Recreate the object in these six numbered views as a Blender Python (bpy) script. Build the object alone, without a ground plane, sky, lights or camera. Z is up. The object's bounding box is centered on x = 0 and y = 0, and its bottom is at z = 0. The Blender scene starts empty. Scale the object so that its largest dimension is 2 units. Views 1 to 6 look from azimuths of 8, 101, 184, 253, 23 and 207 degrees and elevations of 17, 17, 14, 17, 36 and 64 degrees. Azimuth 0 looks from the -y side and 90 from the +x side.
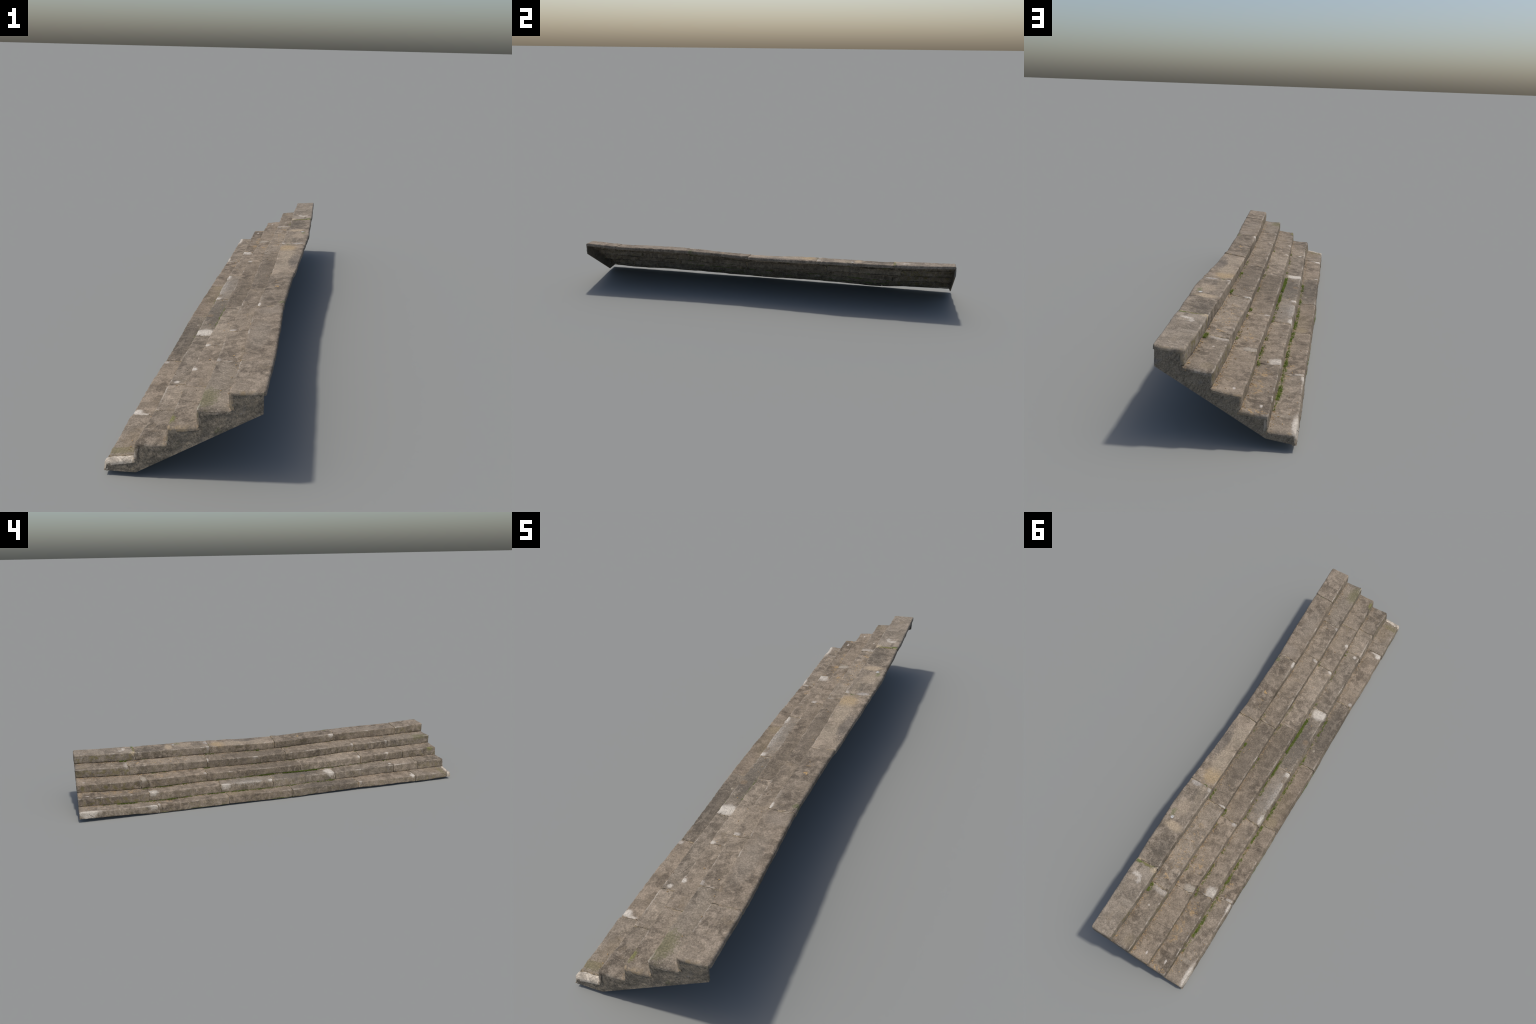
"""Weathered stone staircase: five long courses of worn sandstone blocks, laid as
an open-backed shell with a rough stone wall closing each end, grass and dry
litter in the angles between treads and risers."""
import bpy, math, random
import numpy as np

RNG = random.Random(11)
NRG = np.random.default_rng(11)

# ------------------------------------------------------------------ noise ---
def _hash(ix, iy, iz, seed):
    h = (ix * 374761393 + iy * 668265263 + iz * 2147483647 + seed * 974634777) & 0xFFFFFFFF
    h = ((h ^ (h >> 13)) * 1274126177) & 0xFFFFFFFF
    h = ((h ^ (h >> 16)) * 2246822519) & 0xFFFFFFFF
    return ((h ^ (h >> 15)) & 0xFFFFFF) / float(0xFFFFFF) * 2 - 1

def vnoise(p, freq, seed=0):
    """value noise in -1..1 for an array of points (..., 3)"""
    q = np.asarray(p, float) * freq + 1000.0
    i = np.floor(q).astype(np.int64)
    f = q - i
    f = f * f * f * (f * (f * 6 - 15) + 10)
    r = 0
    for dx in (0, 1):
        wx = f[..., 0] if dx else 1 - f[..., 0]
        for dy in (0, 1):
            wy = f[..., 1] if dy else 1 - f[..., 1]
            for dz in (0, 1):
                wz = f[..., 2] if dz else 1 - f[..., 2]
                r = r + wx * wy * wz * _hash(i[..., 0] + dx, i[..., 1] + dy, i[..., 2] + dz, seed)
    return r

def fbm(p, freq, octaves=4, gain=0.5, seed=0):
    r, a = 0, 1.0
    for o in range(octaves):
        r = r + a * vnoise(p, freq * 2.03 ** o, seed + o * 17)
        a *= gain
    return r

def sstep(a, b, x):
    t = np.clip((x - a) / (b - a), 0, 1)
    return t * t * (3 - 2 * t)

# ------------------------------------------------- lines along the courses ---
KNOTS = np.linspace(-1, 1, 11)
# front upper edge (nosing) of each course, angle behind each tread, front foot
NOSE_X = {1: [-.195, -.195, -.197, -.193, -.194, -.197, -.192, -.190, -.187, -.187, -.184],
          2: [-.118, -.115, -.121, -.122, -.122, -.121, -.121, -.119, -.115, -.116, -.115],
          3: [-.041, -.048, -.053, -.052, -.052, -.055, -.052, -.052, -.047, -.049, -.045],
          4: [.031, .026, .021, .019, .021, .020, .019, .019, .026, .028, .027],
          5: [.107, .103, .092, .090, .092, .093, .092, .093, .098, .096, .101]}
NOSE_Z = {1: [.034, .036, .039, .038, .040, .042, .042, .042, .040, .043, .046],
          2: [.089, .086, .085, .082, .083, .079, .083, .084, .081, .086, .092],
          3: [.138, .136, .134, .130, .125, .125, .129, .131, .129, .133, .141],
          4: [.192, .185, .184, .181, .174, .172, .176, .181, .184, .188, .197],
          5: [.243, .235, .237, .235, .225, .223, .230, .234, .235, .243, .250]}
BACK_X = {1: [-.124, -.120, -.123, -.126, -.128, -.128, -.126, -.120, -.118, -.116, -.114],
          2: [-.046, -.045, -.052, -.055, -.056, -.052, -.053, -.049, -.043, -.044, -.041],
          3: [.031, .027, .023, .022, .025, .026, .026, .024, .029, .028, .030],
          4: [.108, .101, .095, .093, .097, .098, .097, .095, .099, .100, .102],
          5: [.191, .187, .181, .172, .173, .179, .186, .194, .190, .185, .182]}
BACK_Z = {1: [.049, .045, .046, .044, .045, .040, .044, .043, .040, .044, .052],
          2: [.094, .096, .095, .091, .089, .090, .090, .089, .084, .090, .102],
          3: [.148, .144, .145, .141, .133, .131, .133, .140, .139, .144, .155],
          4: [.197, .195, .196, .194, .187, .183, .188, .194, .195, .199, .208],
          5: [.251, .243, .244, .242, .237, .234, .237, .243, .245, .249, .259]}
FOOT_Z = [.011, .005, .008, .008, .004, .003, .004, .003, .002, .012, .016]

def curve(vals):
    """smooth curve through the knots (cardinal spline)"""
    v = np.asarray(vals, float)
    m = np.gradient(v) * 0.85
    def f(y):
        t = np.clip((np.asarray(y, float) + 1) / 2 * (len(v) - 1), 0, len(v) - 1.000001)
        i = np.floor(t).astype(int)
        t = t - i
        h00 = (1 + 2 * t) * (1 - t) ** 2
        h10 = t * (1 - t) ** 2
        h01 = t * t * (3 - 2 * t)
        h11 = t * t * (t - 1)
        return h00 * v[i] + h10 * m[i] + h01 * v[i + 1] + h11 * m[i + 1]
    return f

NX = {k: curve(np.array(v) + (.0012 if k == 1 else 0)) for k, v in NOSE_X.items()}
NZ = {k: curve(np.array(v) + .0008) for k, v in NOSE_Z.items()}
BX = {k: curve(np.array(v) + (.0018 if k == 5 else 0)) for k, v in BACK_X.items()}
BZ = {k: curve(np.array(v) + (.0018 if k == 5 else .0004)) for k, v in BACK_Z.items()}
FZ = curve(np.array(FOOT_Z) + .0004)

def end_plane(side, x):
    """y of the cut ends, which are not quite square to the courses"""
    return -1.0 + (x + .195) * .045 if side < 0 else 1.0 - (x + .185) * .022

# joints between the blocks of each course
JOINTS = {1: [-.977, -.785, -.445, -.073, .265, .623],
          2: [-.835, -.689, -.339, .010, .290, .655],
          3: [-.784, -.521, -.167, .343, .684],
          4: [-.722, -.515, -.112, .326, .729],
          5: [-.807, -.423, -.073, .290, .685]}
SHELL = 0.0026      # wall thickness of the hollow blocks
STEP = 0.0028       # grid spacing along the courses

# ------------------------------------------------------------- materials ---
class Nodes:
    def __init__(self, name):
        self.mat = bpy.data.materials.new(name)
        self.mat.use_nodes = True
        self.t = self.mat.node_tree
        self.t.nodes.clear()
        self.out = self.n('ShaderNodeOutputMaterial')
        self.bsdf = self.n('ShaderNodeBsdfPrincipled')
        self.t.links.new(self.bsdf.outputs[0], self.out.inputs[0])
        self.pos = self.n('ShaderNodeTexCoord').outputs['Object']

    def n(self, kind):
        return self.t.nodes.new(kind)

    def put(self, sock, v):
        if isinstance(v, bpy.types.NodeSocket):
            self.t.links.new(v, sock)
        elif isinstance(v, (tuple, list)) and len(v) == 3 and sock.type == 'RGBA':
            sock.default_value = (*v, 1)
        else:
            sock.default_value = v

    def math(self, op, a, b=0.0, clamp=False):
        m = self.n('ShaderNodeMath'); m.operation = op; m.use_clamp = clamp
        self.put(m.inputs[0], a); self.put(m.inputs[1], b)
        return m.outputs[0]

    def vec(self, op, a, b):
        m = self.n('ShaderNodeVectorMath'); m.operation = op
        self.put(m.inputs[0], a); self.put(m.inputs[1], b)
        return m.outputs['Value'] if op in ('LENGTH', 'DOT_PRODUCT') else m.outputs[0]

    def mapped(self, scale=(1, 1, 1), loc=(0, 0, 0), rot=(0, 0, 0), turn_first=False):
        m = self.n('ShaderNodeMapping')
        m.vector_type = 'TEXTURE' if turn_first else 'POINT'
        self.put(m.inputs[0], self.pos)
        m.inputs['Scale'].default_value = scale
        m.inputs['Location'].default_value = loc
        m.inputs['Rotation'].default_value = rot
        return m.outputs[0]

    def noise(self, scale, detail=4, rough=.55, vec=None, dist=0.0):
        m = self.n('ShaderNodeTexNoise')
        self.put(m.inputs['Vector'], vec or self.pos)
        m.inputs['Scale'].default_value = scale
        m.inputs['Detail'].default_value = detail
        m.inputs['Roughness'].default_value = rough
        m.inputs['Distortion'].default_value = dist
        return m.outputs['Fac']

    def ramp(self, v, a, b, lo=0.0, hi=1.0):
        m = self.n('ShaderNodeMapRange'); m.interpolation_type = 'SMOOTHSTEP'
        self.put(m.inputs['Value'], v)
        m.inputs['From Min'].default_value = a; m.inputs['From Max'].default_value = b
        m.inputs['To Min'].default_value = lo; m.inputs['To Max'].default_value = hi
        return m.outputs[0]

    def mix(self, fac, a, b, mode='MIX'):
        m = self.n('ShaderNodeMix'); m.data_type = 'RGBA'; m.blend_type = mode
        self.put(m.inputs[0], fac)
        self.put(m.inputs[6], a); self.put(m.inputs[7], b)
        return m.outputs[2]

    def finish(self, col, bump, strength=.5, distance=.002, rough=.92):
        self.put(self.bsdf.inputs['Base Color'], col)
        self.bsdf.inputs['Roughness'].default_value = rough
        self.bsdf.inputs['Specular IOR Level'].default_value = .2
        if bump is not None:
            b = self.n('ShaderNodeBump')
            b.inputs['Strength'].default_value = strength
            b.inputs['Distance'].default_value = distance
            self.put(b.inputs['Height'], bump)
            self.put(self.bsdf.inputs['Normal'], b.outputs[0])
        return self.mat

WHITE = (.50, .455, .39)
PALE = (.285, .243, .19)
TAN = (.30, .225, .135)
ORANGE = (.40, .265, .12)
DARK = (.085, .072, .058)
GREENISH = (.140, .118, .040)

def stone_material(tone, warm, rough_grain, line, patches, shift):
    """Worn sandstone. line: where the nosing, the angle and the joints of the
    block run (for pale worn edges and litter); patches: repairs and stains."""
    g = Nodes('worn_sandstone')
    offs = g.mapped(loc=shift)
    big = g.noise(9, 3, .6, offs)
    mid = g.noise(38, 5, .62, offs, .6)
    cross = g.noise(14, 4, .65, g.mapped(scale=(1.4, .45, 1), rot=(0, 0, .45), loc=shift, turn_first=True), .8)
    fine = g.noise(210, 3, .7)
    grain = g.noise(520, 2, .6)
    c = lambda r, gg, b: (r * tone * warm * 1.03, gg * tone * 1.01, b * tone / warm * 1.015)
    col = g.mix(g.ramp(big, .34, .66), c(.104, .087, .066), c(.192, .163, .124))
    col = g.mix(g.ramp(mid, .40, .66), col, c(.240, .203, .156))
    col = g.mix(g.math('MULTIPLY', g.ramp(cross, .5, .68), .32), col, c(.082, .068, .051))
    # fine grain and flecks
    col = g.mix(1.0, col, g.mix(g.ramp(fine, .3, .72), (.74, .74, .74), (1.27, 1.26, 1.24)), 'MULTIPLY')
    col = g.mix(1.0, col, g.mix(g.ramp(grain, .3, .7), (.86, .86, .86), (1.14, 1.14, 1.14)), 'MULTIPLY')
    fleck = g.math('MULTIPLY', g.ramp(g.noise(330, 2, .5, g.mapped(loc=(4, 1, 2))), .61, .70), rough_grain)
    col = g.mix(fleck, col, (.31, .265, .20))
    pit = g.math('MULTIPLY', g.ramp(g.noise(150, 3, .6, g.mapped(loc=(1, 7, 3))), .64, .72), .55 * rough_grain)
    col = g.mix(pit, col, DARK)
    # lichen tint in soft blotches
    lich = g.math('MULTIPLY', g.ramp(g.noise(26, 4, .6, g.mapped(loc=(9, 3, 5))), .58, .75), .35)
    col = g.mix(lich, col, (.21, .16, .10))
    dim = g.ramp(g.noise(48, 5, .7, g.mapped(loc=(11, 3, 7)), .5), .56, .70, 0, .26)
    col = g.mix(dim, col, c(.080, .069, .055))
    # run-off streaks down the risers
    sep = g.n('ShaderNodeSeparateXYZ'); g.put(sep.inputs[0], g.pos)
    X, Y, Z = sep.outputs
    xn = g.math('ADD', g.math('MULTIPLY', Y, line['xb']), line['xa'])
    zn = g.math('ADD', g.math('MULTIPLY', Y, line['zb']), line['za'])
    dx = g.math('SUBTRACT', X, xn)
    dz = g.math('SUBTRACT', Z, zn)
    streak = g.noise(42, 5, .68, g.mapped(scale=(.4, 1, .30)), .8)
    below = g.math('MULTIPLY', g.ramp(dz, -.004, -.009), g.ramp(dx, .008, .004))
    col = g.mix(g.math('MULTIPLY', below, g.ramp(streak, .55, .70, 0, .55)), col, c(.27, .240, .200))
    col = g.mix(g.math('MULTIPLY', below, g.ramp(streak, .46, .36, 0, .35)), col, c(.095, .080, .060))
    if line['lichen'] > 0:
        ln = g.math('MULTIPLY', g.ramp(g.noise(45, 4, .65, g.mapped(loc=(2, 2, 8))), .47, .66), line['lichen'])
        col = g.mix(g.math('MULTIPLY', below, ln), col, GREENISH)
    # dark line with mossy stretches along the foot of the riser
    zf = g.math('SUBTRACT', Z, g.math('ADD', g.math('MULTIPLY', Y, line['fb']), line['fa']))
    seam = g.math('MULTIPLY', g.ramp(g.math('ADD', zf, g.math('MULTIPLY', g.math('SUBTRACT', mid, .5), .010)), .0042, .0012),
                  g.math('MULTIPLY', g.ramp(dx, .012, .009), g.ramp(g.noise(17, 4, .6, g.mapped(loc=(2, 5, 11))), .38, .56, .15, .85)))
    mossy = g.ramp(g.noise(21, 4, .65, g.mapped(loc=(7, 1, 13))), .62 - .2 * line['moss'], .72 - .2 * line['moss'])
    col = g.mix(seam, col, g.mix(mossy, (.050, .040, .030), (.085, .115, .022)))
    # pale worn nosing

    if True:
        edge = g.math('SQRT', g.math('ADD', g.math('MULTIPLY', dx, dx), g.math('MULTIPLY', dz, dz)))
    wob = g.noise(70, 4, .65, g.mapped(loc=(3, 9, 1)))
    wear = g.math('MULTIPLY', g.ramp(g.math('ADD', edge, g.math('MULTIPLY', g.math('SUBTRACT', wob, .5), .016)), .0055, .0015),
                  g.ramp(g.noise(13, 3, .6, g.mapped(loc=(5, 5, 1))), .47, .68, .0, line['wear']))
    col = g.mix(wear, col, (.40, .36, .305))
    # pale or sandy rims at the joints
    dj = g.math('MINIMUM', g.math('SUBTRACT', Y, line['y0']), g.math('SUBTRACT', line['y1'], Y))
    rim = g.math('MULTIPLY', g.ramp(g.math('ADD', dj, g.math('MULTIPLY', g.math('SUBTRACT', wob, .5), .02)), .006, .001),
                 g.ramp(g.noise(34, 3, .6, g.mapped(loc=(8, 1, 6))), .42, .62, 0, .7))
    col = g.mix(rim, col, g.mix(g.ramp(big, .4, .6), (.37, .33, .275), TAN))
    # dry litter against the riser behind
    if line['litter'] > 0:
        xc = g.math('ADD', g.math('MULTIPLY', Y, line['cb']), line['ca'])
        dc = g.math('SUBTRACT', xc, X)
        lit = g.math('MULTIPLY', g.ramp(g.math('ADD', dc, g.math('MULTIPLY', g.math('SUBTRACT', g.noise(90, 4, .7), .5), .05)), .011, .003),
                     g.ramp(g.noise(24, 3, .6, g.mapped(loc=(6, 2, 2))), .40, .6, 0, line['litter']))
        lit = g.math('MULTIPLY', lit, g.ramp(g.noise(160, 3, .6, g.mapped(loc=(7, 7, 2))), .44, .58))
        col = g.mix(lit, col, g.mix(g.ramp(fine, .4, .6), (.115, .078, .05), (.33, .225, .115)))
    wob = g.noise(105, 5, .72, g.mapped(loc=(3, 9, 1)))
    speck = g.ramp(g.math('ADD', g.noise(85, 4, .65, g.mapped(loc=(1, 4, 9))), g.math('MULTIPLY', fine, .25)), .62, .72)
    # repairs, stains, lichen spots: (x, y, z) centre, radii, colour, strength, raggedness
    for (ctr, rad, colour, strength, rag) in patches:
        v = g.vec('MULTIPLY', g.vec('SUBTRACT', g.pos, ctr), tuple(1 / r for r in rad))
        d = g.math('ADD', g.vec('LENGTH', v, (0, 0, 0)),
                   g.math('MULTIPLY', g.math('SUBTRACT', wob, .5), rag))
        d = g.math('ADD', d, g.math('MULTIPLY', g.math('SUBTRACT', fine, .5), 1.7))
        m = g.ramp(d, 1.25, .62, 0, strength)
        if colour in (ORANGE, TAN):     # scattered crusts of lichen, not a coat
            m = g.math('MULTIPLY', m, speck)
        tint = g.mix(1.0, colour, g.mix(g.ramp(fine, .35, .68), (.72, .72, .72), (1.2, 1.2, 1.2)), 'MULTIPLY')
        col = g.mix(m, col, tint)
    for (ctr, along, across, half, wid) in line['cracks']:
        v = g.vec('SUBTRACT', g.pos, ctr)
        a = g.math('DIVIDE', g.math('ABSOLUTE', g.math('ADD', g.vec('DOT_PRODUCT', v, across), g.math('MULTIPLY', g.math('SUBTRACT', wob, .5), .006))), wid)
        b = g.math('DIVIDE', g.math('ABSOLUTE', g.vec('DOT_PRODUCT', v, along)), half)
        col = g.mix(g.ramp(g.math('MAXIMUM', a, b), 1.2, .7, 0, .9), col, (.03, .026, .022))
    bump = g.math('ADD', g.math('MULTIPLY', fine, .7), g.math('ADD', g.math('MULTIPLY', grain, .3), mid))
    return g.finish(col, bump, .5, .0016)

def wall_material():
    """end walls: coarse dark stone with slanting tooling streaks"""
    g = Nodes('tooled_stone')
    slant = g.noise(190, 4, .62, g.mapped(scale=(1, 1, 3.4), rot=(0, -.55, 0), turn_first=True), .3)
    big = g.noise(11, 3, .6)
    mid = g.noise(60, 4, .65, g.mapped(loc=(3, 3, 3)))
    fine = g.noise(330, 3, .6)
    col = g.mix(g.ramp(big, .35, .65), (.150, .127, .096), (.205, .174, .132))
    col = g.mix(g.ramp(slant, .42, .72), col, (.225, .188, .140))
    col = g.mix(g.ramp(slant, .46, .30, 0, .7), col, (.080, .068, .052))
    col = g.mix(g.ramp(g.noise(20, 4, .6, g.mapped(loc=(1, 6, 2))), .58, .72, 0, .6), col, (.17, .165, .165))
    col = g.mix(g.ramp(mid, .62, .74, 0, .6), col, (.25, .20, .135))
    col = g.mix(g.ramp(g.noise(30, 4, .6, g.mapped(loc=(2, 8, 2))), .62, .74, 0, .5), col, (.085, .09, .04))
    col = g.mix(1.0, col, g.mix(g.ramp(fine, .3, .7), (.7, .7, .7), (1.3, 1.3, 1.3)), 'MULTIPLY')
    return g.finish(col, g.math('ADD', slant, g.math('MULTIPLY', fine, .4)), .7, .002)

def mortar_material():
    g = Nodes('crumbling_mortar')
    a = g.noise(70, 4, .65)
    fine = g.noise(300, 3, .6)
    col = g.mix(g.ramp(a, .38, .62), (.085, .070, .052), (.29, .23, .15))
    col = g.mix(g.ramp(g.noise(28, 3, .6, g.mapped(loc=(4, 4, 4))), .58, .7, 0, .7), col, (.075, .095, .026))
    col = g.mix(1.0, col, g.mix(g.ramp(fine, .3, .7), (.6, .6, .6), (1.35, 1.35, 1.35)), 'MULTIPLY')
    return g.finish(col, g.math('ADD', a, fine), .8, .002)

def grass_material():
    g = Nodes('grass_blade')
    a = g.noise(40, 3, .6)
    b = g.noise(420, 2, .6)
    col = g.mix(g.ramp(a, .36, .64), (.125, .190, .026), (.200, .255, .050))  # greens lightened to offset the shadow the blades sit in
    col = g.mix(g.ramp(b, .55, .72, 0, .7), col, (.27, .25, .09))
    m = g.finish(col, None, rough=.6)
    tr = g.n('ShaderNodeBsdfTranslucent'); g.put(tr.inputs[0], col)
    mx = g.n('ShaderNodeMixShader'); mx.inputs[0].default_value = .25
    g.t.links.new(g.bsdf.outputs[0], mx.inputs[1]); g.t.links.new(tr.outputs[0], mx.inputs[2])
    g.t.links.new(mx.outputs[0], g.out.inputs[0])
    return m

def litter_material():
    g = Nodes('dry_litter')
    a = g.noise(130, 2, .6)
    col = g.mix(g.ramp(a, .36, .62), (.15, .10, .06), (.42, .29, .14))
    return g.finish(col, None, rough=.85)

# --------------------------------------------------------------- helpers ---
ROOT = bpy.data.objects.new('stone_staircase', None)
bpy.context.scene.collection.objects.link(ROOT)
ROOT['label'] = 'long weathered stone staircase with five worn, grassy steps'
ROOT['category'] = 'stone stairs'

def add_mesh(name, verts, faces, mat, smooth=True, sharp=48):
    me = bpy.data.meshes.new(name)
    verts = np.asarray(verts, np.float32).reshape(-1, 3)
    faces = np.asarray(faces, np.int32)
    n = faces.shape[1]
    me.vertices.add(len(verts)); me.vertices.foreach_set('co', verts.ravel())
    me.loops.add(faces.size); me.loops.foreach_set('vertex_index', faces.ravel())
    me.polygons.add(len(faces))
    me.polygons.foreach_set('loop_start', np.arange(len(faces), dtype=np.int32) * n)
    me.polygons.foreach_set('use_smooth', np.full(len(faces), smooth))
    me.update(calc_edges=True)
    me.validate()
    if sharp:
        me.set_sharp_from_angle(angle=math.radians(sharp))
    me.materials.append(mat)
    ob = bpy.data.objects.new(name, me)
    bpy.context.scene.collection.objects.link(ob)
    ob.parent = ROOT
    return ob

def grid_faces(nr, nc, base=0, flip=False):
    i, j = np.meshgrid(np.arange(nr - 1), np.arange(nc - 1), indexing='ij')
    a = base + i * nc + j
    q = np.stack([a, a + nc, a + nc + 1, a + 1], -1).reshape(-1, 4)
    return q[:, ::-1] if flip else q

def solid_from_sheet(P, Q):
    """closed shell between an outer sheet P and an inner sheet Q (nr, nc, 3)"""
    nr, nc = P.shape[:2]
    V = np.concatenate([P.reshape(-1, 3), Q.reshape(-1, 3)])
    m = nr * nc
    F = [grid_faces(nr, nc), grid_faces(nr, nc, m, True)]
    def rim(idx, flip):
        a, b = idx[:-1], idx[1:]
        q = np.stack([a, b, b + m, a + m], -1)
        return q[:, ::-1] if flip else q
    rows = np.arange(nr) * nc
    F += [rim(rows, True), rim(rows + nc - 1, False), rim(np.arange(nc), False), rim(np.arange(nc) + (nr - 1) * nc, True)]
    return V, np.concatenate(F)

def sheet_normals(P):
    du = np.gradient(P, axis=0); dv = np.gradient(P, axis=1)
    n = np.cross(du, dv)
    return n / np.maximum(np.linalg.norm(n, axis=-1, keepdims=True), 1e-9)

def course_profile(k, y, foot_drop=.0022, tuck=.0046, nR=17, nA=7, nT=26):
    """ideal cross-section of course k at stations y: rows of points from the foot
    of the riser over the rounded nosing to the back of the tread.
    Returns x, z arrays (len(y), n) and the arc part (0 riser .. 1 tread)."""
    nx, nz, bx, bz = NX[k](y), NZ[k](y), BX[k](y), BZ[k](y)
    if k == 1:
        fx, fz = nx - .003, FZ(y)
    else:
        fx, fz = BX[k - 1](y), BZ[k - 1](y) - foot_drop
    r = .0042
    xs, zs, kind = [], [], []
    up = np.stack([nx - fx, nz - fz], -1); up /= np.linalg.norm(up, axis=-1, keepdims=True)
    bk = np.stack([bx - nx, bz - nz], -1); bk /= np.linalg.norm(bk, axis=-1, keepdims=True)
    A = np.stack([nx, nz], -1) - up * r
    B = np.stack([nx, nz], -1) + bk * r
    N = np.stack([nx, nz], -1)
    F = np.stack([fx, fz], -1)
    bx2 = bx + (tuck if k < 5 else 0)
    rb = .0065
    if k == 5:
        bx2 = bx - rb
    E = np.stack([bx2, bz], -1)
    for t in np.linspace(0, 1, nR):
        xs.append(F + (A - F) * t); kind.append(0.0)
    for t in np.linspace(0, 1, nA + 2)[1:-1]:
        xs.append((1 - t) ** 2 * A + 2 * t * (1 - t) * N + t * t * B); kind.append(t)
    for t in np.linspace(0, 1, nT):
        p = B + (E - B) * t
        p = p - np.array([0, 1]) * .0012 * math.sin(math.pi * t)   # treads worn hollow
        xs.append(p); kind.append(1.0)
    if k == 5:      # rounded back edge turning down
        for t in np.linspace(0, 1, 8)[1:]:
            a = t * math.pi / 2
            xs.append(E + np.array([math.sin(a) * rb, -(1 - math.cos(a)) * rb])); kind.append(1.0)
        for t in np.linspace(0, 1, 5)[1:]:
            xs.append(E + np.array([rb, -rb - t * .0085])); kind.append(1.0)
    S = np.stack(xs, 1)
    return S, np.array(kind)

# ------------------------------------------------------- patches by course ---
def tread_z(k, x, y):
    nx, bx = float(NX[k](y)), float(BX[k](y))
    t = min(max((x - nx) / (bx - nx), 0), 1)
    return float(NZ[k](y)) * (1 - t) + float(BZ[k](y)) * t

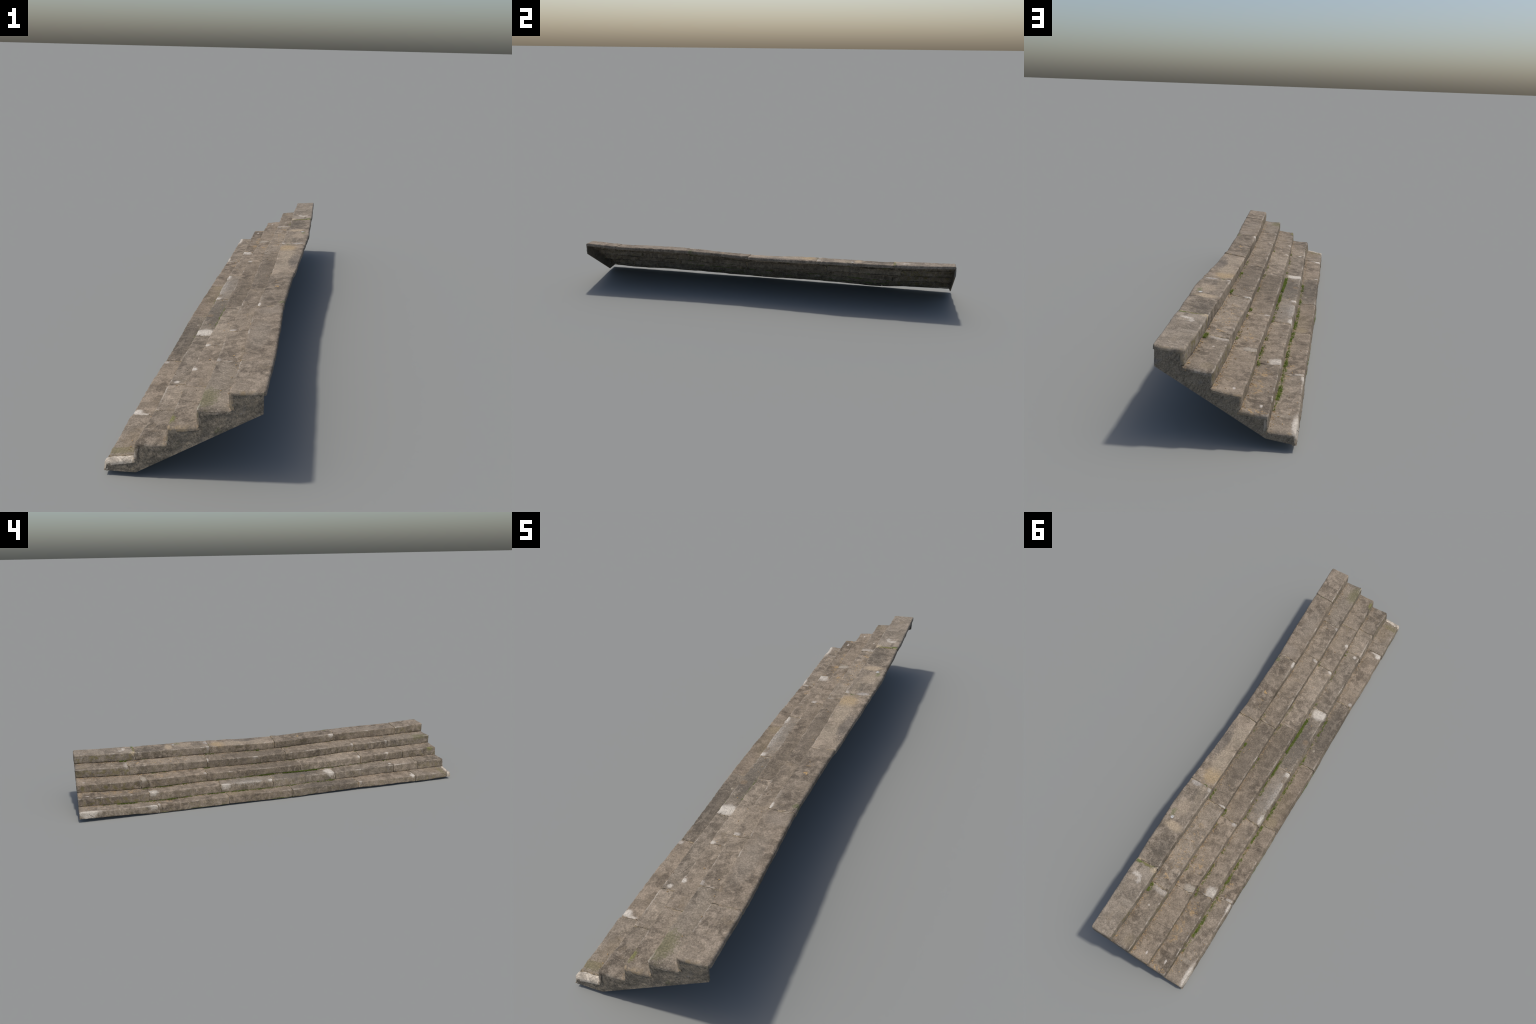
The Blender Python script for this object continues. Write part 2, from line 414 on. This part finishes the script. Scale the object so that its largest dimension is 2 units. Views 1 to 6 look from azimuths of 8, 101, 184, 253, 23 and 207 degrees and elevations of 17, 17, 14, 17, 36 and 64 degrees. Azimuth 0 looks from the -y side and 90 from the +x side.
# (course, x, y, radius across, radius along, colour, strength, raggedness)
PATCHES = [
    (2, -.093, -.312, .032, .027, WHITE, .95, 1.2), (2, -.118, -.318, .012, .020, WHITE, .8, 1.2),
    (1, -.184, -.770, .016, .014, WHITE, 1, 1.2), (1, -.165, -.780, .020, .006, WHITE, .7, 1.5),
    (2, -.100, .632, .026, .024, WHITE, .75, 1.3), (3, -.030, .668, .030, .016, (.36, .32, .26), .7, 1.6),
    (4, .050, .742, .034, .013, (.36, .32, .27), .8, 1.5), (5, .150, .740, .020, .009, WHITE, .7, 3.2), (5, .135, .757, .010, .012, WHITE, .6, 3.0),
    (5, .106, .698, .014, .011, (.45, .36, .23), .9, 1.5), (5, .120, .715, .030, .028, PALE, .6, 2.0),
    (2, -.118, .262, .012, .028, WHITE, .85, 1.6), (2, -.114, .020, .012, .014, WHITE, .9, 1.4),
    (2, -.112, .140, .014, .085, (.36, .33, .285), .6, 4.5), (2, -.09, .150, .03, .13, (.24, .215, .18), .5, 3.0),
    (1, -.184, .645, .008, .024, WHITE, .8, 1.5), (1, -.172, .618, .014, .008, WHITE, .6, 1.8),
    (1, -.180, .950, .010, .055, WHITE, .8, 1.8), (1, -.150, .905, .036, .010, PALE, .7, 1.4),
    (4, .028, .322, .016, .006, WHITE, .85, 1.6), (5, .093, -.405, .008, .020, WHITE, .9, 1.5),
    (5, .093, -.350, .010, .030, PALE, .6, 1.8),
    (3, -.045, -.683, .009, .009, WHITE, .95, 1.2), (3, -.046, -.515, .012, .010, WHITE, .85, 1.6),
    (2, -.097, -.676, .008, .008, WHITE, .85, 1.6), (4, .018, .062, .005, .022, WHITE, .7, 1.6),
    (4, .030, -.505, .012, .008, (.42, .38, .33), .7, 1.5), (4, .026, -.712, .010, .008, (.40, .36, .31), .7, 1.5),
    (1, -.186, -.460, .010, .008, (.42, .38, .33), .7, 1.5), (3, -.042, .350, .010, .010, (.40, .37, .33), .7, 1.5),
    (5, .098, .300, .010, .012, (.40, .37, .32), .6, 1.8),
    (5, .131, -.222, .010, .010, ORANGE, .85, 1.9), (5, .127, -.165, .018, .020, ORANGE, .45, 2.8),
    (3, -.007, .537, .012, .011, ORANGE, .8, 1.9), (3, -.011, .585, .018, .028, ORANGE, .5, 2.8),
    (2, -.107, -.158, .013, .015, (.27, .19, .115), .8, .6), (4, .064, .679, .016, .020, ORANGE, .55, 2.5),
    (4, .060, .580, .028, .060, ORANGE, .33, 3.0), (4, .050, .470, .028, .050, ORANGE, .25, 3.0),
    (1, -.137, .557, .016, .022, ORANGE, .65, 2.0), (1, -.135, .640, .012, .030, ORANGE, .45, 2.4),
    (2, -.077, .730, .024, .030, ORANGE, .5, 2.6), (2, -.066, .830, .018, .050, ORANGE, .45, 2.6),
    (2, -.080, .985, .026, .010, ORANGE, .85, 1.8), (3, -.060, .789, .010, .020, ORANGE, .3, 2.5),
    (5, .123, .240, .036, .042, (.34, .255, .15), .85, 1.5), (5, .128, .150, .034, .075, (.31, .255, .185), .7, 2.0),
    (5, .120, .030, .040, .050, (.30, .25, .185), .6, 2.0), (5, .165, .080, .020, .090, (.12, .105, .088), .65, 2.0),
    (5, .140, .505, .038, .020, (.35, .28, .195), .9, 1.6), (5, .120, .340, .013, .050, (.33, .27, .195), .8, 1.4),
    (5, .150, .420, .030, .040, (.32, .26, .19), .7, 2.0), (5, .160, .300, .022, .012, (.40, .37, .33), .6, 1.8),
    (5, .165, .476, .006, .007, (.5, .5, .49), .9, 1.2), (5, .125, .620, .045, .060, (.105, .09, .07), .5, 1.8),
    (5, .125, .345, .030, .035, (.105, .090, .070), .5, 1.6),
    (1, -.152, -.158, .005, .006, (.46, .40, .31), 1, .6), (1, -.172, -.315, .006, .040, (.28, .235, .18), .6, 1.2),
    (1, -.150, .150, .040, .095, (.23, .185, .12), .35, 1.6), (1, -.160, -.260, .04, .16, (.10, .086, .068), .5, 1.6),
    (2, -.085, -.120, .045, .13, (.105, .092, .074), .55, 1.4), (1, -.150, .240, .030, .030, (.25, .20, .125), .6, 1.4),
    (3, -.015, -.050, .045, .20, (.125, .104, .078), .5, 1.6), (4, .060, .080, .045, .20, (.125, .104, .080), .5, 1.6),
    (4, .061, .811, .004, .004, (.42, .38, .32), .95, .8), (4, .050, .960, .020, .025, (.22, .18, .125), .6, 1.6),
    (3, -.020, .960, .004, .008, (.45, .40, .35), .9, 1.0), (2, -.090, .950, .004, .009, (.45, .41, .36), .8, 1.4),
    (5, .120, .850, .03, .012, PALE, .5, 1.6), (5, .140, -.460, .04, .03, (.25, .21, .165), .5, 1.8),
    (5, .130, -.640, .03, .10, (.25, .215, .17), .35, 2.0), (5, .145, .690, .030, .006, (.15, .14, .05), .8, 2.0),
    (5, .172, .690, .014, .010, (.10, .13, .03), .8, 1.6), (5, .172, .455, .010, .020, (.10, .12, .04), .5, 2.2),
    (5, .168, -.392, .012, .012, (.10, .12, .04), .5, 2.2), (4, .040, -.930, .030, .050, (.13, .13, .05), .45, 2.0),
    (3, -.040, -.955, .010, .020, (.16, .16, .05), .7, 1.8), (1, -.165, -.955, .040, .016, (.14, .125, .05), .5, 2.0),
    (1, -.150, -.905, .03, .05, (.24, .185, .12), .3, 2.5), (3, -.020, -.990, .030, .008, TAN, .6, 1.8),
]

# hairline breaks: course, -, centre, direction, normal in the surface, half length, half width
CRACKS = [(1, 0, (-.187, .942, .026), (0, -.8, -.6), (0, .6, -.8), .016, .0011),
          (5, 0, (.168, -.405, .243), (.2, .98, 0), (.98, -.2, 0), .016, .0009),
          (3, 0, (-.015, .845, .14), (1, .05, 0), (.05, -1, 0), .028, .0006),
          (2, 0, (-.085, -.60, .09), (.35, .93, 0), (.93, -.35, 0), .022, .0006)]

# individual character of some blocks: (course, block index) -> tone, warmth, grain
CHARACTER = {(1, 0): (2.7, .94, .5), (2, 3): (.98, .985, 1.0), (2, 1): (1.18, 1.0, .8), (3, 2): (1.20, 1.0, .8), (1, 6): (1.08, 1.0, .6),
             (5, 3): (1.16, 1.02, .5), (2, 0): (.98, 1.0, .9), (3, 3): (.94, 1.02, .4), (4, 2): (1.0, 1.01, .5),
             (4, 3): (.92, 1.01, .4), (5, 4): (1.02, 1.0, .6), (2, 5): (1.08, 1.01, .5), (5, 5): (1.08, .985, .8),
             (1, 4): (.92, 1.03, .4), (1, 2): (1.05, 1.02, .4), (4, 0): (.98, .985, .9), (2, 2): (.98, .99, .6), (1, 3): (.88, 1.0, .4)}

def joint_wander(k, yj, S):
    q = np.stack([S[..., 0], np.full_like(S[..., 0], yj + k), S[..., 1]], -1)
    return .0022 * fbm(q, 38, 3, .6, 91)

def build_block(k, idx, y0, y1, outer_near, outer_far):
    seed = k * 31 + idx * 7
    rnd = random.Random(seed)
    ny = max(6, int((y1 - y0) / STEP))
    u = np.linspace(0, 1, ny)
    # crowd the stations towards both ends so the arrises stay crisp
    u = u + .0 * u
    extra = np.array([.0002, .0006, .0013, .0023, .0036, .0052, .007]) / (y1 - y0)
    u = np.unique(np.concatenate([u, extra, 1 - extra]))
    gap = .0006 + .0005 * rnd.random()
    ya = y0 + (0 if outer_near else gap)
    yb = y1 - (0 if outer_far else gap)
    y = ya + (yb - ya) * u
    S, kind = course_profile(k, y)
    nr, nc = S.shape[:2]
    # ends of the courses are cut slightly askew
    Y = np.repeat(y[:, None], nc, 1)
    if outer_near:
        Y = Y + (end_plane(-1, S[..., 0]) - ya) * (1 - u[:, None]) ** 2
    if outer_far:
        Y = Y + (end_plane(1, S[..., 0]) - yb) * (u[:, None]) ** 2
    # joints wander a little; neighbours share the same crooked line
    for yj, edge in ((y0, 1 - u), (y1, u)):
        if (yj == y0 and outer_near) or (yj == y1 and outer_far):
            continue
        Y = Y + joint_wander(k, yj, S) * np.clip(1 - (1 - edge[:, None]) * (y1 - y0) / min(.03, (y1 - y0) * .9), 0, 1)
    P = np.stack([S[..., 0], Y, S[..., 1]], -1)
    # each block sits a little differently
    t = u[:, None] - .5
    jx, jz = rnd.uniform(-.0010, .0010), rnd.uniform(-.0008, .0008)
    tx, tz = rnd.uniform(-.002, .002), rnd.uniform(-.0015, .0015)
    fade = 1 - np.where(kind == 0, 0.0, 0)[None]
    P[..., 0] += (jx + tx * t) * fade
    P[..., 2] += (jz + tz * t) * np.where(kind > .5, 1, kind)[None]
    Nrm = sheet_normals(P)
    if Nrm[nr // 2, -12, 2] < 0:
        Nrm = -Nrm
    smoothN = Nrm.copy()
    # relief
    nose_row = np.argmin(np.abs(kind - .5))
    dn = np.abs(np.arange(nc) - nose_row) / 6.0
    near_nose = np.exp(-dn ** 2)[None]
    h = .0013 * fbm(P + seed, 16, 3, .5, seed) + .0006 * fbm(P, 75, 3, .55, seed + 3)
    hp = P * np.array([0, 1, 0])
    h -= near_nose * (.0016 * np.abs(fbm(hp + seed * 3.1, 34, 3, .6, 5)) + .003 * np.maximum(0, fbm(hp + seed, 55, 2, .5, 9) - .45))
    # broken, rounded arrises at the joints
    da = (Y - Y.min(0)) ; db = (Y.max(0) - Y)
    for d, outer in ((da, outer_near), (db, outer_far)):
        r = (.0085 if outer else rnd.uniform(.0016, .0030)) * np.ones_like(d)
        r = r + (0 if outer else 1) * (.0015 * np.abs(fbm(P + 9.3, 60, 2, .5, seed)) + near_nose * rnd.choice([.0, .002, .005]))
        if not outer and k > 1:
            r = r + np.exp(-(np.arange(nc) / 5.0) ** 2)[None] * rnd.choice([0, .001, .004])
        q = np.clip(1 - d / r, 0, 1)
        h -= r * (1 - np.sqrt(np.maximum(0, 1 - q * q)))
    # undercut foot of the risers
    if k > 1:
        foot = np.clip(1 - (np.arange(nc) / 16.0) / .22, 0, 1)[None]
        h -= foot ** 2 * (.0012 + .0022 * np.clip(.5 + fbm(hp, 11, 2, .5, k), 0, 1))
    else:
        foot = np.clip(1 - (np.arange(nc) / 16.0) / .3, 0, 1)[None]
        P[..., 2] += foot * .0020 * np.maximum(-.6, fbm(hp, 11, 3, .5, 77))
    if k > 1:       # never open a slot behind the tread in front
        h = np.where((np.arange(nc) < 9)[None] & (da > .009) & (db > .009) if (outer_near or outer_far) else (np.arange(nc) < 9)[None], np.maximum(h, -.0038), h)
    Pout = P + smoothN * h[..., None]
    Pin = P + smoothN * (np.minimum(h, 0) - SHELL)[..., None]
    V, F = solid_from_sheet(Pout, Pin)
    ym = (y0 + y1) / 2
    L = y1 - y0
    ln = dict(y0=float(y0), y1=float(y1))
    for a, b, f in (('xa', 'xb', NX[k]), ('za', 'zb', NZ[k]), ('ca', 'cb', BX[k]), ('fa', 'fb', FZ if k == 1 else BZ[k - 1])):
        s = float((f(y1 - .01) - f(y0 + .01)) / (L - .02 + 1e-9)) if L > .05 else 0.0
        ln[b] = s
        ln[a] = float(f(np.linspace(y0, y1, 9)).mean()) - s * ym
    ln['cracks'] = [c[2:] for c in CRACKS if c[0] == k and y0 < c[2][1] < y1]
    ln['moss'] = (.5 if k == 1 else 1.0 if k in (2, 3) else .5) if -.4 < ym < .8 else .1
    ln['wear'] = rnd.uniform(.45, .9)
    ln['litter'] = (0.0 if k == 5 else (.85 if ym > .3 else .6 if ym > -.3 else .45))
    ln['lichen'] = .7 if (ym > .6 and k > 1) else (.4 if ym < -.8 else .25)
    tone, warm, grain = CHARACTER.get((k, idx), (rnd.uniform(.88, 1.14), rnd.uniform(.985, 1.025), rnd.uniform(.4, .8)))
    pts = []
    for (c, x, yy, ra, rl, colour, s, rag) in PATCHES:
        if c == k and y0 - .002 <= yy <= y1 + .002:
            pts.append(((x, yy, tread_z(k, x, yy)), (ra, rl, max(ra, rl, .012) if colour is WHITE else .02), colour, s, rag))
    mat = stone_material(tone, warm, grain, ln, pts, (k * 1.7, idx * 2.3, k + idx))
    return add_mesh('stone_block', V, F, mat, sharp=62)

def build_courses():
    for k in range(1, 6):
        ends = [float(end_plane(-1, NX[k](-1)))] + JOINTS[k] + [float(end_plane(1, NX[k](1)))]
        for i in range(len(ends) - 1):
            build_block(k, i, ends[i], ends[i + 1], i == 0, i == len(ends) - 2)

# ---------------------------------------------------------------- mortar ---
def build_mortar(mat):
    Vs, Fs, base = [], [], 0
    for k in range(1, 6):
        for j in JOINTS[k]:
            y = np.linspace(j - .005, j + .005, 9)
            S, kind = course_profile(k, y)
            P = np.stack([S[..., 0], np.repeat(y[:, None], S.shape[1], 1) + joint_wander(k, j, S), S[..., 1]], -1)
            if k == 1:
                P = P[:, 3:]; kind = kind[3:]
            N = sheet_normals(P)
            if N[4, -12, 2] < 0:
                N = -N
            d = .0014 + .0024 * (kind < .6)[None] + .0008 * fbm(P, 80, 2, .5, 3) + .0006 * RNG.random()
            V, F = solid_from_sheet(P - N * d[..., None], P - N * .0062)
            Vs.append(V); Fs.append(F + base); base += len(V)
    ob = add_mesh('mortar', np.concatenate(Vs), np.concatenate(Fs), mat)
    ob['kind'] = 'stuff'

# -------------------------------------------------------------- end walls ---
WALL_FOOT = {-1: [(-.196, .0095), (-.117, .0100), (.186, .191)],
             1: [(-.187, .0165), (-.108, .029), (.178, .202)]}

def build_end_wall(side, mat):
    yq = np.array([-.9985 if side < 0 else .9985])
    rows = []
    for k in range(1, 6):
        S, kind = course_profile(k, yq, foot_drop=0, tuck=0)
        S = S[0]
        if k == 1:
            S = S + 0
        T = np.gradient(S, axis=0)
        n = np.stack([-T[:, 1], T[:, 0]], -1)
        n /= np.linalg.norm(n, axis=-1, keepdims=True)
        rows.append(S - n * .0066)
    top = np.concatenate(rows)
    foot = np.array(WALL_FOOT[side])
    # foot stations share the x of the outline above (kept monotone)
    xm = np.maximum.accumulate(top[:, 0])
    xm = foot[0, 0] + (xm - xm[0]) / (xm[-1] - xm[0]) * (foot[-1, 0] - foot[0, 0])
    xm = .85 * xm + .15 * np.linspace(foot[0, 0], foot[-1, 0], len(xm))
    fz = np.interp(xm, foot[:, 0], foot[:, 1])
    nv = 26
    t = np.linspace(0, 1, nv)[None, :, None]
    G = top[:, None] * (1 - t) + np.stack([xm, fz], -1)[:, None] * t
    y = end_plane(side, G[..., 0])
    P = np.stack([G[..., 0], y, G[..., 1]], -1)
    depth = np.minimum(1, np.arange(nv)[None] / 3.0)
    lump = depth * .0014 * fbm(P * np.array([1, 0, 1]), 42, 4, .6, 21 + side) * np.minimum(1, (1 - t[..., 0]) * 6)
    bulge = 0.0
    Pout = P.copy(); Pin = P.copy()
    Pout[..., 1] += side * (lump + bulge)
    Pin[..., 1] -= side * .005
    V, F = solid_from_sheet(Pout, Pin)
    add_mesh('end_wall', V, F, mat)

# ------------------------------------------------------- grass and litter ---
# (angle behind course, from y, to y, tufts per metre, blade length)
GRASS = [
    (1, .60, .88, 330, 1.1), (1, .30, .60, 230, 1.0), (1, .02, .30, 200, 1.0), (1, -.34, .02, 110, .9),
    (2, -.26, .18, 330, 1.05), (2, .18, .34, 80, .8), (2, .42, .47, 150, 1.0), (2, .52, .62, 110, .9), (2, .64, .68, 120, 1.0),
    (2, -.36, -.26, 120, .9), (2, -.56, -.40, 45, .7), (2, -.70, -.655, 160, .8),
    (3, .545, .62, 130, .9), (3, .38, .42, 110, .8), (3, .31, .345, 200, .9), (3, .03, .10, 120, .7), (3, -.30, -.10, 45, .7), (3, -.16, -.13, 200, .8), (3, -.535, -.51, 160, .9),
    (4, .73, .775, 260, 1.1), (4, .27, .32, 170, .9), (4, .02, .10, 210, 1.0), (4, -.16, -.09, 100, .8), (4, -.06, -.03, 120, .8),
    (0, -.12, .05, 90, .7), (0, .28, .62, 70, .7),
]

def build_grass(mat):
    rnd = random.Random(5)
    V, F = [], []
    def blade(p, yaw, lean, length, w):
        b = len(V)
        dx, dy = math.cos(yaw), math.sin(yaw)
        sx, sy = -dy, dx
        for i, t in enumerate((0, .4, .75, 1)):
            a = lean * t
            hx = math.sin(a) * length * t
            hz = math.cos(a * .8) * length * t
            ww = w * (1 - t * .85)
            for s in (-1, 1):
                V.append((p[0] + dx * hx + sx * ww * s, p[1] + dy * hx + sy * ww * s, p[2] + hz))
        for i in range(3):
            F.append((b + 2 * i, b + 2 * i + 1, b + 2 * i + 3, b + 2 * i + 2))
    for (k, a, b, dens, ln) in GRASS:
        n = int((b - a) * dens * 3.4)
        for _ in range(n):
            y = rnd.uniform(a, b)
            clump = vnoise(np.array([[k * 3.0, y, 0.]]), 24, 4)[0]
            if clump < -.25 and rnd.random() < .75:
                continue
            if k == 0:
                x, z = float(NX[1](y)) - .0012, float(FZ(y)) + .001
            else:
                x, z = float(BX[k](y)), float(BZ[k](y)) - .0012
            wide = .0018 + .0095 * ln * rnd.random() ** 1.7
            x -= (wide if k else 0) - (.001 if k else 0)
            for _ in range(rnd.randint(5, 8)):
                yaw = rnd.gauss(math.pi, 1.25)
                blade((x + rnd.gauss(0, .001), y + rnd.gauss(0, .002), z), yaw, rnd.uniform(.5, 1.5),
                      ln * rnd.uniform(.0035, .0085), rnd.uniform(.0004, .0008))
    ob = add_mesh('grass', V, F, mat, sharp=0)
    ob['kind'] = 'stuff'

def build_litter(mat):
    """dry leaf crumbs lying on the treads, most of them against the risers"""
    rnd = random.Random(8)
    V, F = [], []
    for k in range(1, 5):
        for _ in range(230):
            y = rnd.uniform(-.96, .98)
            if rnd.random() > (.95 if y > .3 else .5):
                continue
            back = rnd.random() < .8
            nx, bx = float(NX[k](y)), float(BX[k](y))
            x = bx - (.001 + abs(rnd.gauss(0, .005)) if back else rnd.uniform(.005, bx - nx - .006))
            z = tread_z(k, x, y) - .0006
            r = rnd.uniform(.0006, .0017)
            yaw = rnd.uniform(0, 6.28)
            el = rnd.uniform(1.2, 2.4)
            b = len(V)
            ca, sa = math.cos(yaw), math.sin(yaw)
            for h, s in ((0, 1.0), (.0007, .75)):
                for i in range(6):
                    a = i * math.pi / 3
                    px, py = math.cos(a) * r * el * s, math.sin(a) * r * s * rnd.uniform(.7, 1.2)
                    V.append((x + px * ca - py * sa, y + px * sa + py * ca, z + h + (rnd.uniform(0, .0005) if h else 0)))
            for i in range(6):
                j = (i + 1) % 6
                F.append((b + i, b + j, b + 6 + j, b + 6 + i))
            F.append((b + 6, b + 7, b + 8, b + 9)); F.append((b + 6, b + 9, b + 10, b + 11))
    ob = add_mesh('dry_litter', V, F, mat, smooth=False)
    ob['kind'] = 'stuff'

build_courses()
build_mortar(mortar_material())
WALL = wall_material()
build_end_wall(-1, WALL)
build_end_wall(1, WALL)
build_grass(grass_material())
build_litter(litter_material())
